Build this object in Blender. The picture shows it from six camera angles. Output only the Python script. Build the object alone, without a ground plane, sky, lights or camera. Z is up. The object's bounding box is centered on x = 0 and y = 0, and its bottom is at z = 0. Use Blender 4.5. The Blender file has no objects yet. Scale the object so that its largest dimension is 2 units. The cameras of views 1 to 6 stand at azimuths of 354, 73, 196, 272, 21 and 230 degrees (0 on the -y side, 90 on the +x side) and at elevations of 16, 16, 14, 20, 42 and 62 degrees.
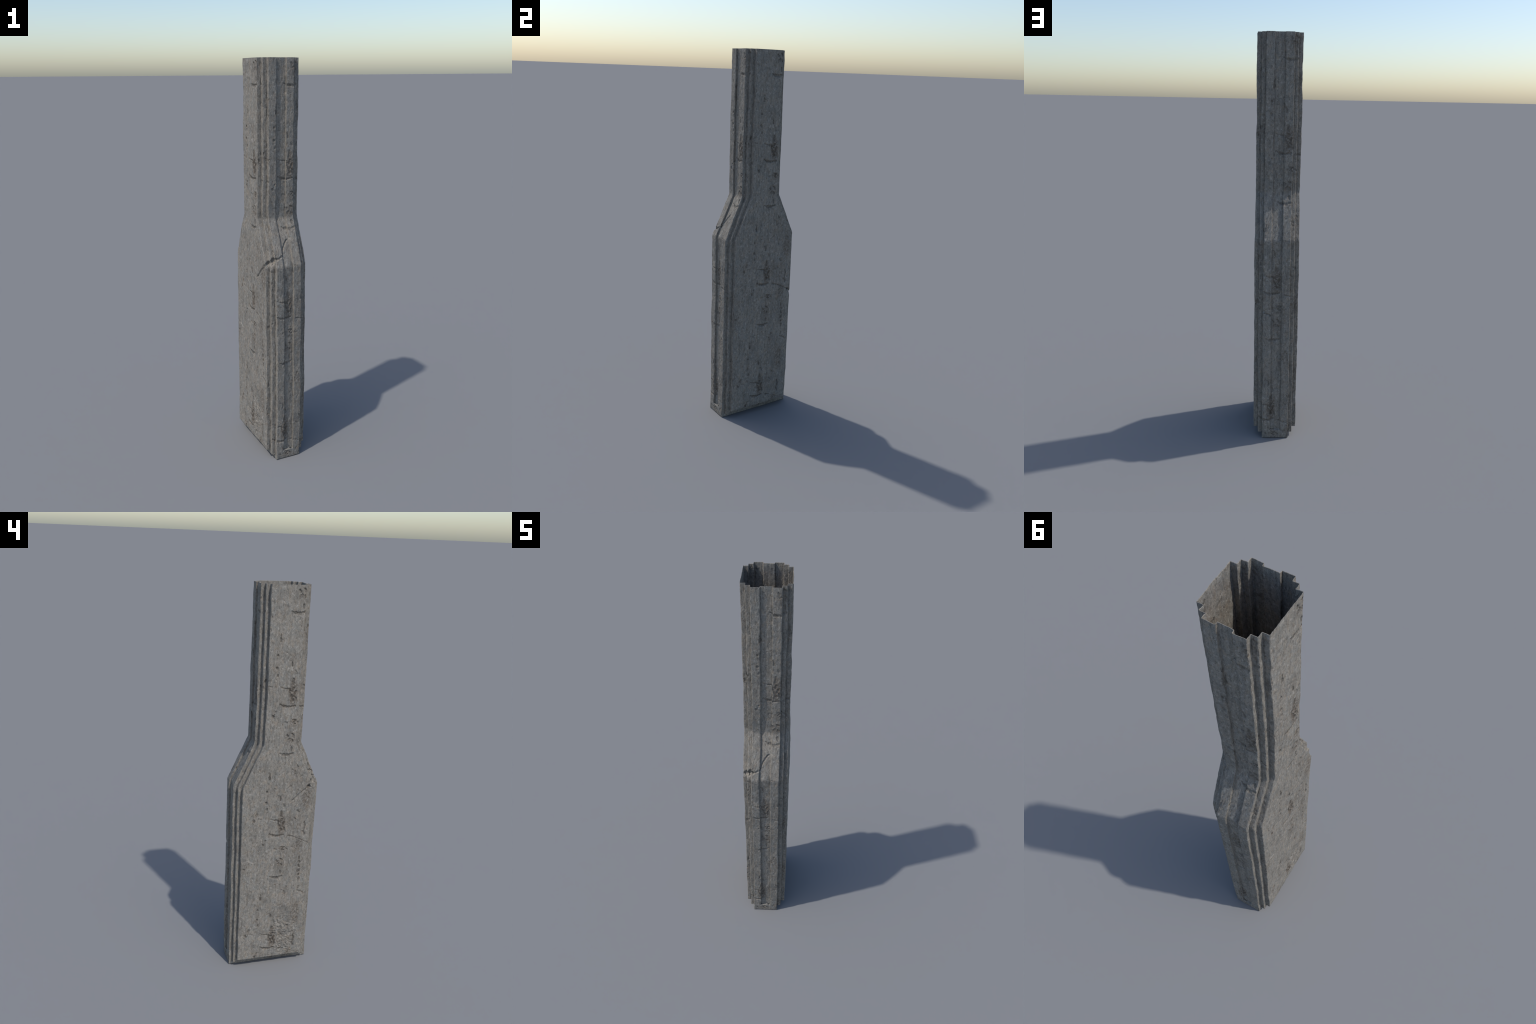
"""Weathered hollow concrete post: five stacked slab layers (stepped corners), bottle-shaped
outline with a broad lower shaft, sloped shoulders and a narrower open-topped upper shaft."""
import bpy, math
import numpy as np

SEED = 7
TURN = math.radians(18.0)          # the post stands turned about z
TOP = 2.0
# ---- outline in the (y, z) plane: half depth of the middle slab --------------------------
H_LOW, H_UP = 0.2165, 0.1185
Z_SHOULDER, Z_NECK = 1.036, 1.257
# ---- slab layers: half thickness in x, inset of the outline in y, underside height -------
X_MID, X_SIDE, X_OUT = 0.0665, 0.0868, 0.1075
IN_SIDE, IN_OUT = 0.0185, 0.0375
ZB_SIDE, ZB_OUT = 0.0235, 0.046
# ---- groove down the two narrow faces ----------------------------------------------------
GROOVE_X, GROOVE_D, GROOVE_END = 0.0265, 0.0100, 0.045
STEP = 0.0028
WALL = 0.0011
# ---- cast pattern: repeats up the post, leans a little -----------------------------------
PERIOD, LEAN, V0 = 0.672, 0.0305, 0.50
NARROW_SHIFT = 0.028

# strokes of dirt / erosion in pattern space: (u0, v0, u1, v1, radius, strength)
STROKES = [
    (-.010, .541, .010, .535, .0020, .8), (.008, .534, .034, .531, .0058, 1.0), (.034, .532, .056, .539, .0034, .9),
    (-.050, 1.112, -.0495, 1.092, .0014, .8), (-.0495, 1.092, -.050, 1.078, .0040, 1.0),
    (-.0585, 1.016, -.057, 1.014, .0034, .9), (-.0575, .957, -.056, .955, .0044, 1.1), (-.0505, .925, -.051, .918, .0032, .8),
    (-.100, .897, -.103, .891, .0045, .9), (-.116, .866, -.112, .858, .0042, .9), (-.090, .872, -.076, .868, .0020, .5),
    (-.121, .848, -.118, .845, .0026, .5),
    (-.034, .867, -.010, .859, .0018, .6), (-.010, .859, .010, .858, .0026, .9), (.013, .855, .016, .838, .0034, .8),
    (-.029, .785, -.012, .774, .0026, .9), (-.012, .775, .016, .771, .0048, 1.0), (.016, .771, .046, .776, .0032, .9),
    (.072, .768, .100, .762, .0028, .75), (.100, .762, .140, .742, .0014, .45), (.134, .745, .146, .738, .0030, .6), (.152, .735, .186, .719, .0018, .5),
    (.014, .982, .015, .966, .0030, .9), (.000, .992, .012, .988, .0016, .5), (.034, .944, .038, .930, .0040, .6),
    (.026, .905, .024, .880, .0045, .8), (.032, .862, .026, .846, .0042, .9), (.044, .846, .034, .824, .0040, .8),
    (.022, .826, .034, .800, .0048, .9), (.045, .815, .050, .798, .0042, .8),
    (-.045, .750, -.048, .748, .0032, .8), (-.058, .728, -.056, .722, .0042, 1.0), (-.050, .737, -.052, .733, .0020, .6),
    (.040, .708, .056, .706, .0026, .9), (.056, .706, .044, .693, .0030, 1.0), (.044, .693, .055, .688, .0026, .8),
    (.004, .698, .011, .694, .0040, .5), (.066, .697, .074, .690, .0030, .6),
    (.020, .632, .024, .626, .0034, .9), (.041, .640, .052, .632, .0034, .9), (.046, .610, .049, .603, .0032, .9),
    (.046, .570, .047, .556, .0040, .8), (.034, .615, .028, .611, .0026, .7),
    (.086, .1482 + 1., .090, 1.140, .0032, .6), (.076, 1.118, .079, 1.105, .0034, .7), (.060, 1.128, .066, 1.124, .0024, .5),
    (-.151, .596, -.148, .593, .0036, .8), (-.103, 1.134, -.101, 1.127, .0030, .5),
    (.143, .642, .144, .630, .0030, .8), (.147, .614, .146, .606, .0036, .8), (.145, .592, .148, .582, .0030, .9), (.149, .566, .148, .556, .0036, .8), (.151, .540, .149, .533, .0028, .8), (.152, .518, .153, .508, .0036, .9),
    (.155, 1.140, .154, 1.128, .0030, .8), (.150, 1.114, .176, 1.104, .0026, .8), (.176, 1.104, .182, 1.098, .0020, .7),
    (.152, .840, .157, .818, .0032, .9), (.157, .818, .150, .788, .0026, .8), (.150, .788, .158, .770, .0040, .8),
    (.110, .905, .118, .897, .0038, .7), (.096, .864, .103, .859, .0034, .7), (.100, 1.020, .094, .996, .0034, .4),
    (.130, .735, .124, .705, .0050, .5), (.120, .690, .112, .668, .0034, .5), (.104, .720, .098, .700, .0024, .5),
    (-.020, 1.030, -.012, 1.026, .0020, .4), (.060, 1.040, .052, 1.034, .0024, .4),
    (-.140, .960, -.140, .930, .0020, .35), (-.135, .700, -.137, .660, .0020, .35), (-.155, .800, -.154, .770, .0026, .35),
]
# patches where the surface has broken up and holds dirt: (u, v, half width, half height, strength)
PATCHES = [
    (.032, .838, .024, .072, 1.0), (.152, .985, .026, .080, .9), (.132, .715, .024, .050, .7),
    (.044, .690, .026, .026, .6), (.040, .612, .026, .042, .6), (.080, .850, .030, .050, .45),
    (.145, .590, .014, .090, .5), (.088, 1.115, .022, .040, .5), (-.112, .880, .022, .030, .35),
    (.105, 1.060, .060, .060, .30), (.110, .840, .055, .070, .30), (.100, .660, .050, .060, .28), (.010, 1.010, .050, .030, .22),
    (-.055, .960, .012, .110, .35), (-.150, .600, .020, .030, .3), (.015, .985, .020, .020, .35),
]
# cracks as 3-D paths on the surface: (points, half width, depth)
# (a y of None is taken from the outline of the slab layer that the point lies on, +1 / -1 end)
CRACKS = [
    ([(.027, None, 1.166), (.012, None, 1.153), (-.002, None, 1.138), (-.014, None, 1.114), (-.026, None, 1.086)], -1, .0042, .0075),
    ([(-.027, None, 1.086), (-.045, None, 1.077), (-.062, None, 1.076)], -1, .0050, .0070),
    ([(-.060, None, 1.076), (-.0665, None, 1.070)], -1, .0080, .0080),
    ([(-.068, None, 1.068), (-.078, None, 1.060), (-.0868, None, 1.056)], -1, .0125, .0120),
    ([(-.088, None, 1.054), (-.104, None, 1.043), (-.1075, -.160, 1.034)], -1, .0095, .0110),
    ([(-.1075, -.160, 1.034), (-.1075, -.132, 1.012), (-.1075, -.108, .990), (-.1075, -.082, .964)], -1, .0048, .0065),
    ([(-.1075, -.082, .964), (-.1075, -.060, .950)], -1, .0028, .0028),
    ([(.1075, .090, .760), (.1075, .135, .742), (.1075, .172, .722)], 1, .0030, .0030),
    ([(.1075, .172, .722), (.100, .180, .714), (.084, .198, .700), (.070, .212, .688)], 1, .0080, .0080),
    ([(.070, .214, .686), (.064, .2165, .680)], 1, .0100, .0120),
    ([(.064, .2165, .680), (.052, .2165, .672), (.030, .2165, .664)], 1, .0048, .0065),
]


# ------------------------------------------------------------------ noise
def _hash(i, j, k, seed):
    n = (i * 374761393 + j * 668265263 + k * 2147483647 + seed * 1274126177) & 0xFFFFFFFF
    n = ((n ^ (n >> 13)) * 1274126177) & 0xFFFFFFFF
    n = ((n ^ (n >> 16)) * 2246822519) & 0xFFFFFFFF
    return ((n ^ (n >> 15)) & 0xFFFFFF) / float(0xFFFFFF) * 2.0 - 1.0


def vnoise(p, seed):
    f = np.floor(p).astype(np.int64)
    t = p - f
    t = t * t * t * (t * (t * 6 - 15) + 10)
    out = 0.0
    for a in (0, 1):
        for b in (0, 1):
            for c in (0, 1):
                w = ((t[:, 0] if a else 1 - t[:, 0]) * (t[:, 1] if b else 1 - t[:, 1]) * (t[:, 2] if c else 1 - t[:, 2]))
                out = out + w * _hash(f[:, 0] + a, f[:, 1] + b, f[:, 2] + c, seed)
    return out


def fbm(p, octaves, seed):
    s, amp, tot = 0.0, 1.0, 0.0
    for o in range(octaves):
        s = s + amp * vnoise(p * (2.03 ** o) + o * 17.31, seed + o)
        tot += amp
        amp *= 0.5
    return s / tot


def smooth(a, b, x):
    t = np.clip((x - a) / (b - a), 0, 1)
    return t * t * (3 - 2 * t)


# ------------------------------------------------------------------ outline
def half_depth(z):
    z = np.asarray(z, float)
    acc = 0.0
    for o in (-.006, -.003, 0., .003, .006):         # eased corners of the shoulder
        acc = acc + np.interp(z + o, [0, Z_SHOULDER, Z_NECK, TOP + .1], [H_LOW, H_LOW, H_UP, H_UP])
    return acc / 5.0


def rounded(poly, r, seg=3):
    """Round the inner corners of an open polyline."""
    out = [np.array(poly[0], float)]
    for i in range(1, len(poly) - 1):
        p = np.array(poly[i], float)
        a = np.array(poly[i - 1], float) - p
        b = np.array(poly[i + 1], float) - p
        a /= np.linalg.norm(a)
        b /= np.linalg.norm(b)
        for k in range(seg + 1):
            t = k / seg
            out.append((1 - t) ** 2 * (p + a * r) + 2 * t * (1 - t) * p + t * t * (p + b * r))
    out.append(np.array(poly[-1], float))
    return out


def sampled(poly, step):
    out = [poly[0]]
    for a, b in zip(poly[:-1], poly[1:]):
        d = np.linalg.norm(b - a)
        n = max(1, int(round(d / step)))
        for k in range(1, n + 1):
            out.append(a + (b - a) * k / n)
    return out


def section_columns():
    """One turn round the post. Each column: x, side of y (+1/-1/0), inset from the outline, fraction
    (broad faces only), groove weight."""
    # half of one narrow end, from the middle of the groove out to the broad face: (x, inset)
    gx0, gx1 = GROOVE_X - .0015, GROOVE_X
    end = [(gx1, 0), (X_MID, 0), (X_MID, IN_SIDE), (X_SIDE, IN_SIDE), (X_SIDE, IN_OUT), (X_OUT, IN_OUT), (X_OUT, IN_OUT + .004)]
    end = sampled(rounded(end, .0017), STEP)
    floor = [np.array([gx0 * k / 9.0, 0.0]) for k in range(0, 10)]
    half = [(p[0], 0.0, 1.0) for p in floor]
    half += [(gx0 + .0006, 0.0, .90), (gx0 + .0010, 0.0, .45), (gx0 + .0013, 0.0, .08)]
    half += [(p[0], p[1], 0.0) for p in end]
    n_b = int(round(2 * (H_LOW - IN_OUT - .004) / STEP))
    cols = []
    # front end (y < 0): from the middle out to +x, up the +x broad face, back end, down the -x face
    for x, q, g in half:
        cols.append((x, -1, q, 0, g))
    for k in range(1, n_b):
        cols.append((X_OUT, 0, 0, -1 + 2 * k / n_b, 0))
    for x, q, g in reversed(half):
        cols.append((x, 1, q, 0, g))
    for x, q, g in half[1:]:
        cols.append((-x, 1, q, 0, g))
    for k in range(1, n_b):
        cols.append((-X_OUT, 0, 0, 1 - 2 * k / n_b, 0))
    for x, q, g in list(reversed(half))[:-1]:
        cols.append((-x, -1, q, 0, g))
    return np.array(cols)


def rows():
    n = int(round((TOP - ZB_OUT) / STEP))
    zs = [(TOP - (TOP - ZB_OUT) * k / n, 1.0) for k in range(n + 1)]
    path = [np.array(p) for p in [(X_OUT, ZB_OUT), (X_SIDE, ZB_OUT), (X_SIDE, ZB_SIDE), (X_MID, ZB_SIDE), (X_MID, 0.0)]]
    path = sampled(path, STEP)[1:]
    return zs, path


def build_grid():
    cols = section_columns()
    zs, path = rows()
    rows_all = [(z, 1.0) for z, _ in zs] + [(p[1], p[0]) for p in path]
    nr, nc = len(rows_all), len(cols)
    V = np.zeros((nr, nc, 3))
    for i, (z, xb) in enumerate(rows_all):
        h = float(half_depth(z))
        g = float(smooth(GROOVE_END - .002, GROOVE_END + .002, z)) * GROOVE_D
        x = np.sign(cols[:, 0]) * np.minimum(np.abs(cols[:, 0]), xb)
        y_end = cols[:, 1] * (h - cols[:, 2] - cols[:, 4] * g)
        y_br = cols[:, 3] * (h - IN_OUT - .004)
        V[i, :, 0] = x
        V[i, :, 1] = np.where(cols[:, 1] == 0, y_br, y_end)
        V[i, :, 2] = z
    return V, nr, nc


# ------------------------------------------------------------------ pattern (shared rule with the material)
def pattern_uv(P, N):
    broad = np.abs(N[:, 0]) > np.abs(N[:, 1])
    z = P[:, 2]
    ub = np.sign(P[:, 0]) * P[:, 1]
    un = -np.sign(P[:, 1]) * P[:, 0] + NARROW_SHIFT * (1 - smooth(1.02, 1.16, z))
    u = np.where(broad, ub, un) - LEAN * (z - 1)
    v = np.mod(z - V0, PERIOD) + V0
    return u, v, broad


def seg_dist(p, a, b):
    a, b = np.array(a, float), np.array(b, float)
    d = b - a
    t = np.clip(((p - a) @ d) / max(d @ d, 1e-12), 0, 1)
    return np.linalg.norm(p - a - t[:, None] * d, axis=1), t


def displace(P, N):
    z = P[:, 2]
    out = P.copy()
    # hand-cast waviness of the whole body
    for ax, sd, amp in ((0, 11, .0022), (1, 23, .0022)):
        q = np.stack([P[:, 0] * 9, P[:, 1] * 7, z * 6.5], 1)
        q2 = np.stack([P[:, 0] * 30, P[:, 1] * 24, z * 20], 1)
        out[:, ax] += amp * vnoise(q + 3.3, sd) + .0013 * vnoise(q2 + 9.1, sd + 5)
    # the middle of the post stands a little off true
    mid = np.exp(-((z - .98) / .30) ** 2)
    out[:, 1] += .0028 * mid
    out[:, 0] += .0030 * mid * P[:, 1] / .2
    u, v, broad = pattern_uv(P, N)
    d = np.zeros(len(P))
    # vertical grain and lumps
    gq = np.stack([P[:, 0] * 150, P[:, 1] * 150, z * 28], 1)
    d += .00055 * fbm(gq, 2, 41)
    lq = np.stack([P[:, 0] * 55, P[:, 1] * 55, z * 34], 1)
    ridge = .5 - np.abs(fbm(lq * .8 + 7.7, 3, 63))
    d += np.where(broad, .0013, .0008) * fbm(lq, 3, 61) + np.where(broad, .0012, .0006) * (ridge - .3)
    # dents of the cast pattern
    wob = np.stack([u * 160, v * 160, u * 0 + 2.0], 1)
    pu = np.stack([u + .0022 * vnoise(wob, 71), v + .0022 * vnoise(wob, 72)], 1)
    dent = np.zeros(len(P))
    for (u0, v0, u1, v1, r, s) in STROKES:
        near = (pu[:, 0] > min(u0, u1) - .015) & (pu[:, 0] < max(u0, u1) + .015) & (pu[:, 1] > min(v0, v1) - .015) & (pu[:, 1] < max(v0, v1) + .015)
        if near.any():
            dist, _ = seg_dist(pu[near], (u0, v0), (u1, v1))
            dent[near] = np.maximum(dent[near], s * (1 - smooth(.5 * r, 1.5 * r, dist)))
    d -= .0022 * dent
    rough = np.zeros(len(P))
    for (cu, cv, a, b, s) in PATCHES:
        rr = ((u - cu) / a) ** 2 + ((v - cv) / b) ** 2
        rough = np.maximum(rough, s * (1 - smooth(.35, 1.25, rr)))
    # the foot of one broad face is broken up more coarsely
    foot = ((P[:, 0] < -.1) & broad) * (1 - smooth(.5, 1.2, ((P[:, 1] + .065) / .085) ** 2 + ((z - .18) / .13) ** 2))
    rq = np.stack([P[:, 0] * 120, P[:, 1] * 120, z * 110], 1)
    rn = fbm(rq, 2, 91)
    cr = np.abs(fbm(np.stack([P[:, 0] * 60, P[:, 1] * 60, z * 70], 1) + 2.2, 3, 95))
    d += (.0018 * rough + .0010 * foot) * rn - .0036 * foot * (1 - smooth(0, .16, cr))
    # broad bulges of the two wide faces
    d += .0085 * ((P[:, 0] < -.1) & broad) * np.exp(-((P[:, 1] + .080) / .045) ** 2 - ((z - .37) / .048) ** 2)
    d += .0050 * ((P[:, 0] > .1) & broad) * np.exp(-((P[:, 1] - .09) / .10) ** 2 - ((z - .93) / .16) ** 2)
    # a thin spalled lip on the same face
    lip_z = .634 + .006 * vnoise(np.stack([P[:, 1] * 60, z * 0, z * 0], 1), 97) - .30 * np.clip(.135 - P[:, 1], 0, 1)
    lip = ((P[:, 0] < -.1) & broad) * smooth(.085, .12, P[:, 1])
    d -= lip * .0024 * smooth(0, .004, z - lip_z) * (1 - smooth(.004, .05, z - lip_z))
    # fade out relief at the foot edge so that the base stays flat
    d *= smooth(0, .01, z)
    # worn, chipped arrises
    edge = np.clip(4.5 * (N[:, 0] * N[:, 1]) ** 2, 0, 1)
    chip = fbm(np.stack([P[:, 0] * 40 + 4, P[:, 1] * 40, z * 48], 1), 2, 121)
    d -= edge * smooth(.0, .01, z) * (.0022 * smooth(.0, .5, chip) + .0006)
    out += N * d[:, None]
    for pts, end, w, dep in CRACKS:
        path = []
        for px, py, pz in pts:
            if py is None:
                ax = abs(px)
                inset = GROOVE_D if ax < GROOVE_X else 0 if ax <= X_MID else IN_SIDE if ax <= X_SIDE else IN_OUT
                py = end * (float(half_depth(pz)) - inset)
            path.append(np.array((px, py, pz)))
        pts = path
        lo = np.min(pts, 0) - .03
        hi = np.max(pts, 0) + .03
        near = np.all((P > lo) & (P < hi), axis=1)
        if not near.any():
            continue
        pn = P[near]
        jit = np.stack([vnoise(pn * 120 + 5.0, 300 + k) for k in range(3)], 1) * .0016
        best = np.full(len(pn), 9.0)
        for a, b in zip(pts[:-1], pts[1:]):
            best = np.minimum(best, seg_dist(pn + jit, a, b)[0])
        k = 1 - smooth(.25 * w, 1.25 * w, best)
        out[near] -= N[near] * (dep * k)[:, None]
    out[:, 2] = np.clip(out[:, 2], 0, TOP)
    out[P[:, 2] < 1e-6, 2] = 0
    out[P[:, 2] > TOP - 1e-6, 2] = TOP
    return out


def make_mesh(name, verts, faces):
    me = bpy.data.meshes.new(name)
    me.from_pydata(verts.tolist(), [], faces)
    me.update()
    return me


def vertex_normals(me):
    n = np.zeros(len(me.vertices) * 3)
    me.vertex_normals.foreach_get('vector', n)
    return n.reshape(-1, 3)


# ------------------------------------------------------------------ material
class Nodes:
    def __init__(self, mat):
        mat.use_nodes = True
        self.t = mat.node_tree
        self.t.nodes.clear()

    def new(self, kind, **kw):
        n = self.t.nodes.new(kind)
        for k, v in kw.items():
            setattr(n, k, v)
        return n

    def put(self, sock, val):
        if val is None:
            return
        if isinstance(val, bpy.types.NodeSocket):
            self.t.links.new(val, sock)
        else:
            sock.default_value = val

    def math(self, op, a, b=None, c=None, clamp=False):
        n = self.new('ShaderNodeMath', operation=op, use_clamp=clamp)
        self.put(n.inputs[0], a)
        self.put(n.inputs[1], b)
        self.put(n.inputs[2], c)
        return n.outputs[0]

    def vec(self, op, a, b=None, scale=None):
        n = self.new('ShaderNodeVectorMath', operation=op)
        self.put(n.inputs[0], a)
        self.put(n.inputs[1], b)
        if scale is not None:
            self.put(n.inputs['Scale'], scale)
        return n.outputs['Value'] if op in ('DOT_PRODUCT', 'LENGTH', 'DISTANCE') else n.outputs['Vector']

    def xyz(self, x, y, z):
        n = self.new('ShaderNodeCombineXYZ')
        for s, v in zip(n.inputs, (x, y, z)):
            self.put(s, v)
        return n.outputs[0]

    def split(self, v):
        n = self.new('ShaderNodeSeparateXYZ')
        self.put(n.inputs[0], v)
        return n.outputs

    def noise(self, v, scale, detail=3.0, rough=.55, dist=0.0):
        n = self.new('ShaderNodeTexNoise')
        self.put(n.inputs['Vector'], v)
        n.inputs['Scale'].default_value = scale
        n.inputs['Detail'].default_value = detail
        n.inputs['Roughness'].default_value = rough
        n.inputs['Distortion'].default_value = dist
        return n.outputs

    def step(self, x, lo, hi, to0=0.0, to1=1.0):
        n = self.new('ShaderNodeMapRange', interpolation_type='SMOOTHSTEP')
        for s, v in zip(n.inputs[:5], (x, lo, hi, to0, to1)):
            self.put(s, v)
        return n.outputs[0]

    def mix(self, f, a, b, mode='MIX'):
        n = self.new('ShaderNodeMix', data_type='RGBA', blend_type=mode)
        self.put(n.inputs[0], f)
        self.put(n.inputs[6], a)
        self.put(n.inputs[7], b)
        return n.outputs[2]


def concrete_material():
    mat = bpy.data.materials.new('weathered_concrete')
    k = Nodes(mat)
    co = k.new('ShaderNodeTexCoord').outputs['Object']
    geo = k.new('ShaderNodeNewGeometry')
    tr = k.new('ShaderNodeVectorTransform', vector_type='NORMAL', convert_from='WORLD', convert_to='OBJECT')
    k.put(tr.inputs[0], geo.outputs['Normal'])
    nx, ny, _ = k.split(tr.outputs[0])
    x, y, z = k.split(co)
    broad = k.math('GREATER_THAN', k.math('ABSOLUTE', nx), k.math('ABSOLUTE', ny))
    ub = k.math('MULTIPLY', k.math('SIGN', x), y)
    un = k.math('SUBTRACT', k.step(z, 1.02, 1.16, NARROW_SHIFT, 0.0), k.math('MULTIPLY', k.math('SIGN', y), x))
    u = k.math('ADD', k.math('MULTIPLY', broad, ub), k.math('MULTIPLY', k.math('SUBTRACT', 1.0, broad), un))
    u = k.math('SUBTRACT', u, k.math('MULTIPLY', k.math('SUBTRACT', z, 1.0), LEAN))
    v = k.math('ADD', k.math('FLOORED_MODULO', k.math('SUBTRACT', z, V0), PERIOD), V0)
    uv = k.xyz(u, v, 0.0)
    uz = k.xyz(u, z, k.math('MULTIPLY', broad, 3.0))

    # wobbling pattern coordinate for the strokes
    wv = k.noise(uv, 170, 4, .65)['Color']
    wuv = k.vec('ADD', uv, k.vec('SCALE', k.vec('SUBTRACT', wv, (.5, .5, .5)), scale=.0125))
    wx, wy, _ = k.split(wuv)
    flat = k.xyz(wx, wy, 0.0)

    def chained(vector, previous):
        # a vanishing dependence on the previous mask keeps the long mask chain in sequence
        n = k.new('ShaderNodeVectorMath', operation='MULTIPLY_ADD')
        k.put(n.inputs[0], previous)
        n.inputs[1].default_value = (1e-7, 1e-7, 0)
        k.put(n.inputs[2], vector)
        return n.outputs['Vector']

    dirt = None
    for (u0, v0, u1, v1, r, s) in STROKES:
        d = np.array([u1 - u0, v1 - v0])
        L2 = max(float(d @ d), 1e-9)
        here = flat if dirt is None else chained(flat, dirt)
        rel = k.vec('SUBTRACT', here, (u0, v0, 0))
        t = k.math('MULTIPLY', k.vec('DOT_PRODUCT', rel, (d[0], d[1], 0)), 1.0 / L2, clamp=True)
        foot = k.vec('SCALE', (d[0], d[1], 0), scale=t)
        dist = k.vec('DISTANCE', rel, foot)
        m = k.step(dist, .30 * r, 1.85 * r, s, 0.0)
        dirt = m if dirt is None else k.math('MAXIMUM', dirt, m)
    patch = None
    for (cu, cv, a, b, s) in PATCHES:
        here = chained(uv, dirt if patch is None else patch)
        q = k.vec('MULTIPLY', k.vec('SUBTRACT', here, (cu, cv, 0)), (1 / a, 1 / b, 0))
        m = k.step(k.vec('DOT_PRODUCT', q, q), .2, 1.4, s, 0.0)
        patch = m if patch is None else k.math('MAXIMUM', patch, m)

    # ground tone: pale grey with vertical board-like streaks and bluish / tan clouds
    streak = k.noise(k.vec('MULTIPLY', uz, (88, 11, 1)), 1.0, 5, .65)['Fac']
    streak2 = k.noise(k.vec('MULTIPLY', uz, (36, 6, 1)), 1.0, 4, .6)['Fac']
    cloud = k.noise(k.vec('MULTIPLY', uz, (26, 18, 1)), 1.0, 4, .6)['Fac']
    mott = k.noise(k.vec('MULTIPLY', uz, (110, 60, 1)), 1.0, 4, .62)['Fac']
    fine = k.noise(k.vec('MULTIPLY', uz, (380, 240, 1)), 1.0, 3, .6)['Fac']
    mott2 = k.noise(k.vec('ADD', k.vec('MULTIPLY', uz, (95, 60, 1)), (31., 7., 5.)), 1.0, 4, .65)['Fac']
    blot = k.noise(k.vec('ADD', k.vec('MULTIPLY', uz, (60, 34, 1)), (11., 3., 9.)), 1.0, 4, .6)['Fac']
    cloud2 = k.noise(k.vec('ADD', k.vec('MULTIPLY', uz, (22, 12, 1)), (5., 13., 2.)), 1.0, 3, .55)['Fac']

    grey = (.251, .230, .198, 1)
    blue = (.220, .211, .190, 1)
    tan = (.272, .230, .182, 1)
    dark = (.105, .095, .082, 1)
    brown = (.110, .088, .069, 1)
    col = k.mix(k.step(cloud, .40, .58), blue, grey)
    col = k.mix(k.math('MULTIPLY', k.step(blot, .50, .64), .75), col, tan)
    col = k.mix(k.math('MULTIPLY', k.step(streak, .50, .34), .36), col, dark)
    col = k.mix(k.math('MULTIPLY', k.step(streak2, .50, .34), .34), col, dark)
    col = k.mix(k.math('MULTIPLY', k.step(mott, .50, .36), .58), col, dark)
    col = k.mix(k.math('MULTIPLY', k.step(fine, .47, .32), .42), col, dark)
    col = k.mix(k.math('MULTIPLY', k.step(fine, .54, .69), .42), col, (.40, .375, .335, 1))
    col = k.mix(k.math('MULTIPLY', k.step(mott2, .54, .65), .55), col, (.37, .35, .315, 1))
    col = k.mix(k.math('MULTIPLY', k.step(cloud2, .50, .34), .20), col, dark)
    # scattered flecks and short vertical pits
    fleck = k.noise(k.vec('MULTIPLY', uz, (105, 62, 1)), 1.0, 3, .6, .4)['Fac']
    fl = k.math('MULTIPLY', k.step(fleck, .375, .31), k.step(cloud2, .40, .60, .25, 1.0))
    col = k.mix(k.math('MULTIPLY', fl, .70), col, brown)
    # broken-up patches: brown dirt between paler crumbs
    crumb = k.noise(k.vec('MULTIPLY', uv, (115, 85, 1)), 1.0, 4, .65, .6)['Fac']
    pm = k.math('MULTIPLY', patch, k.step(crumb, .54, .42))
    col = k.mix(k.math('MULTIPLY', pm, .62), col, (.092, .074, .058, 1))
    wash = k.math('MULTIPLY', patch, k.step(cloud2, .35, .6, .12, .42))
    col = k.mix(wash, col, (.135, .108, .084, 1))
    crumb_hi = k.math('MULTIPLY', patch, k.step(crumb, .56, .68))
    col = k.mix(k.math('MULTIPLY', crumb_hi, .45), col, (.36, .335, .295, 1))
    # strokes (fainter on the narrow sides)
    dirt = k.math('MULTIPLY', dirt, k.math('MULTIPLY_ADD', broad, .34, .66))
    grainy = k.step(mott2, .40, .56, .40, 1.0)
    col = k.mix(k.math('MULTIPLY', k.math('MULTIPLY', dirt, grainy), .72, clamp=True), col, (.056, .044, .034, 1))

    bs = k.new('ShaderNodeBsdfPrincipled')
    k.put(bs.inputs['Base Color'], col)
    bs.inputs['Roughness'].default_value = .92
    bs.inputs['Specular IOR Level'].default_value = .12
    h = k.math('ADD', k.math('MULTIPLY', streak, .5), k.math('MULTIPLY', mott, .9))
    h = k.math('ADD', h, k.math('MULTIPLY', fine, .25))
    h = k.math('ADD', h, k.math('MULTIPLY', k.math('MULTIPLY', patch, crumb), .9))
    h = k.math('SUBTRACT', h, k.math('MULTIPLY', dirt, .8))
    bump = k.new('ShaderNodeBump')
    bump.inputs['Strength'].default_value = .95
    bump.inputs['Distance'].default_value = .0030
    k.put(bump.inputs['Height'], h)
    k.put(bs.inputs['Normal'], bump.outputs[0])
    out = k.new('ShaderNodeOutputMaterial')
    k.t.links.new(bs.outputs[0], out.inputs[0])
    return mat


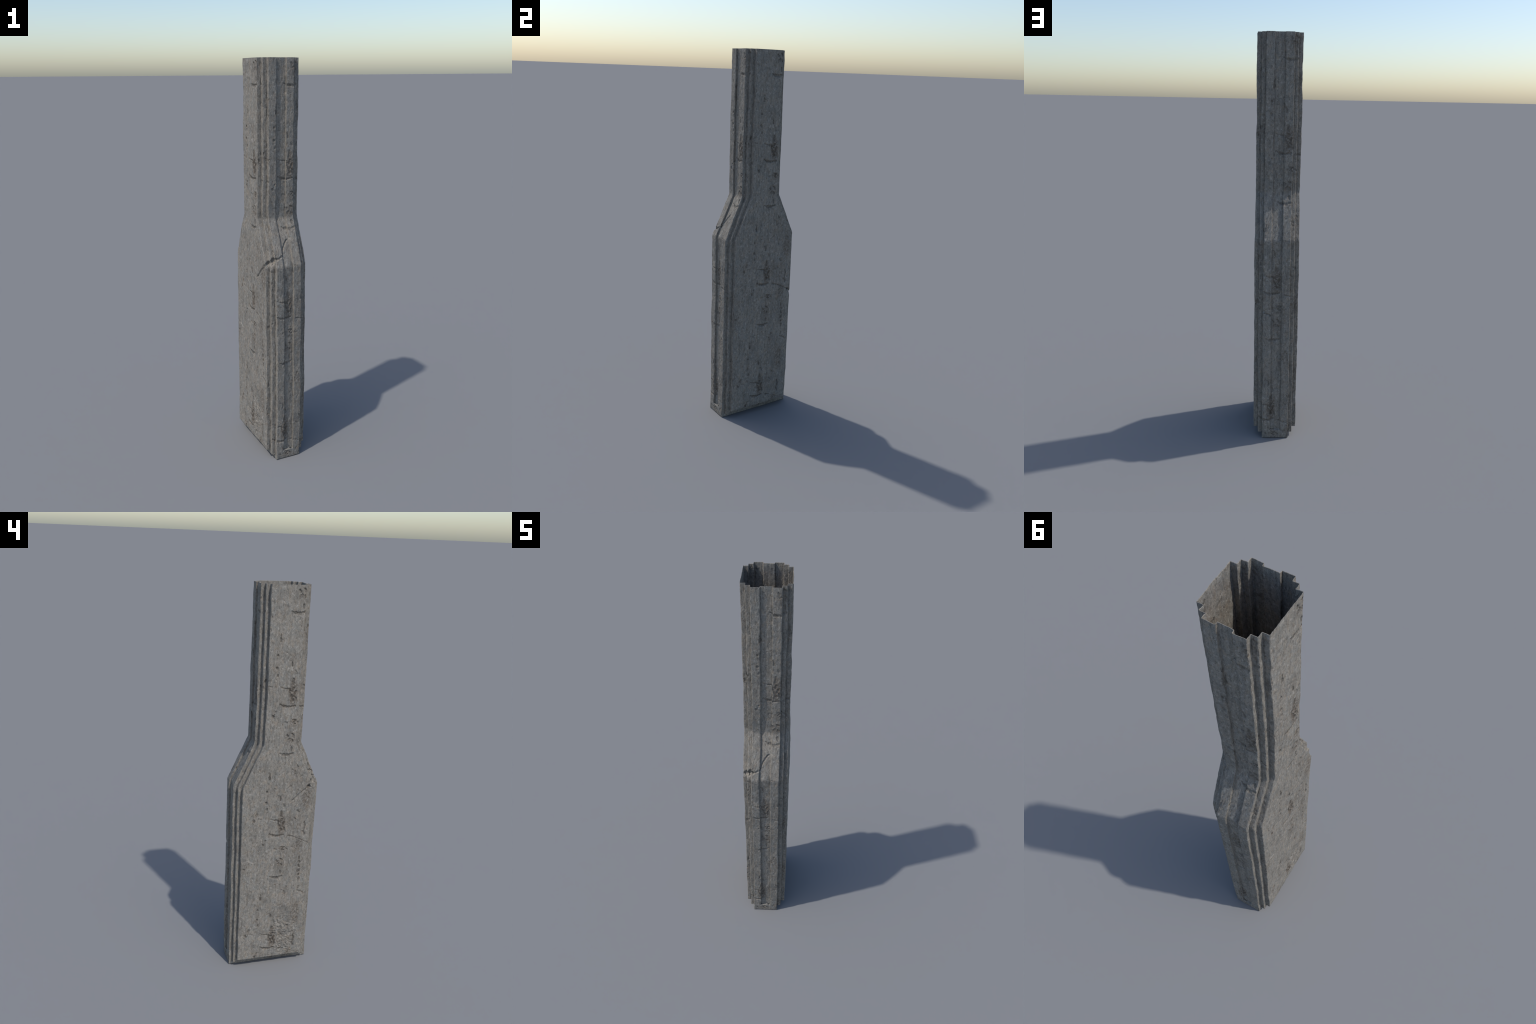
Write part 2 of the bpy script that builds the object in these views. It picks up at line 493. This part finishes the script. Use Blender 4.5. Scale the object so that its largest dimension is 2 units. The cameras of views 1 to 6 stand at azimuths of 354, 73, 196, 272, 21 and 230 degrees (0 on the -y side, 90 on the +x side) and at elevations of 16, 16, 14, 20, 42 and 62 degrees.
# ------------------------------------------------------------------ assembly
def build():
    V, nr, nc = build_grid()
    flat = V.reshape(-1, 3)
    keys = np.round(flat * 1e6).astype(np.int64)
    _, first, inv = np.unique(keys, axis=0, return_index=True, return_inverse=True)
    inv = inv.reshape(-1)
    order = np.argsort(first)
    rank = np.empty_like(order)
    rank[order] = np.arange(len(order))
    index = rank[inv].reshape(nr, nc)
    P = flat[first[order]]

    faces, part = [], []
    row_z = V[:, 0, 2]
    idx = index.tolist()
    for i in range(nr - 1):
        zm = .5 * (row_z[i] + row_z[i + 1])
        pid = 2 if zm > Z_NECK else (1 if zm > Z_SHOULDER else 0)
        A, B = idx[i], idx[i + 1]
        for j in range(nc):
            j2 = (j + 1) % nc
            f = []
            for q in (A[j], B[j], B[j2], A[j2]):
                if q not in f:
                    f.append(q)
            if len(f) >= 3:
                faces.append(f)
                part.append(pid)
    seen, cap = set(), []
    for q in idx[-1]:
        if q not in seen:
            seen.add(q)
            cap.append(q)
    faces.append(cap[::-1])
    part.append(0)

    base = make_mesh('base', P, faces)
    N = vertex_normals(base)
    bpy.data.meshes.remove(base)
    D = displace(P, N)
    whole = make_mesh('whole', D, faces)
    ND = vertex_normals(whole)
    bpy.data.meshes.remove(whole)

    mat = concrete_material()
    root = bpy.data.objects.new('concrete_post', None)
    bpy.context.scene.collection.objects.link(root)
    root.rotation_euler = (0, 0, TURN)
    root['label'] = 'tall hollow weathered grey concrete post with stepped corners'
    root['category'] = 'concrete post'

    def add(name, verts, fcs, normals=None):
        me = make_mesh(name, verts, fcs)
        me.polygons.foreach_set('use_smooth', [True] * len(me.polygons))
        if normals is not None:
            me.normals_split_custom_set_from_vertices(normals.tolist())
        me.materials.append(mat)
        ob = bpy.data.objects.new(name, me)
        bpy.context.scene.collection.objects.link(ob)
        ob.parent = root
        return ob

    part = np.array(part)
    for pid, name in ((0, 'lower_shaft'), (1, 'shoulder'), (2, 'upper_shaft')):
        sel = [faces[i] for i in np.nonzero(part == pid)[0]]
        used = np.unique(np.concatenate([np.array(f) for f in sel]))
        remap = np.full(len(D), -1)
        remap[used] = np.arange(len(used))
        rl = remap.tolist()
        add(name, D[used], [[rl[q] for q in f] for f in sel], ND[used])

    # inside of the hollow: the same wall, a little further in, joined to the rim
    n_in = int(np.sum(row_z > .08))
    inner_ids = np.unique(index[:n_in])
    remap = np.full(len(D), -1)
    remap[inner_ids] = np.arange(len(inner_ids))
    horizontal = ND.copy()
    horizontal[:, 2] = 0
    horizontal /= np.maximum(np.linalg.norm(horizontal, axis=1, keepdims=True), 1e-6)
    I = (D - horizontal * WALL)[inner_ids]
    rim = index[0]
    nI = len(I)
    verts = np.concatenate([I, D[rim]])
    fin = []
    for i in range(n_in - 1):
        A, B = remap[index[i]].tolist(), remap[index[i + 1]].tolist()
        for j in range(nc):
            j2 = (j + 1) % nc
            f = []
            for q in (A[j], A[j2], B[j2], B[j]):
                if q not in f:
                    f.append(q)
            if len(f) >= 3:
                fin.append(f)
    A = remap[index[0]].tolist()
    for j in range(nc):
        j2 = (j + 1) % nc
        fin.append([nI + j, nI + j2, A[j2], A[j]])
    me = add('inner_wall', verts, fin)
    return root


build()
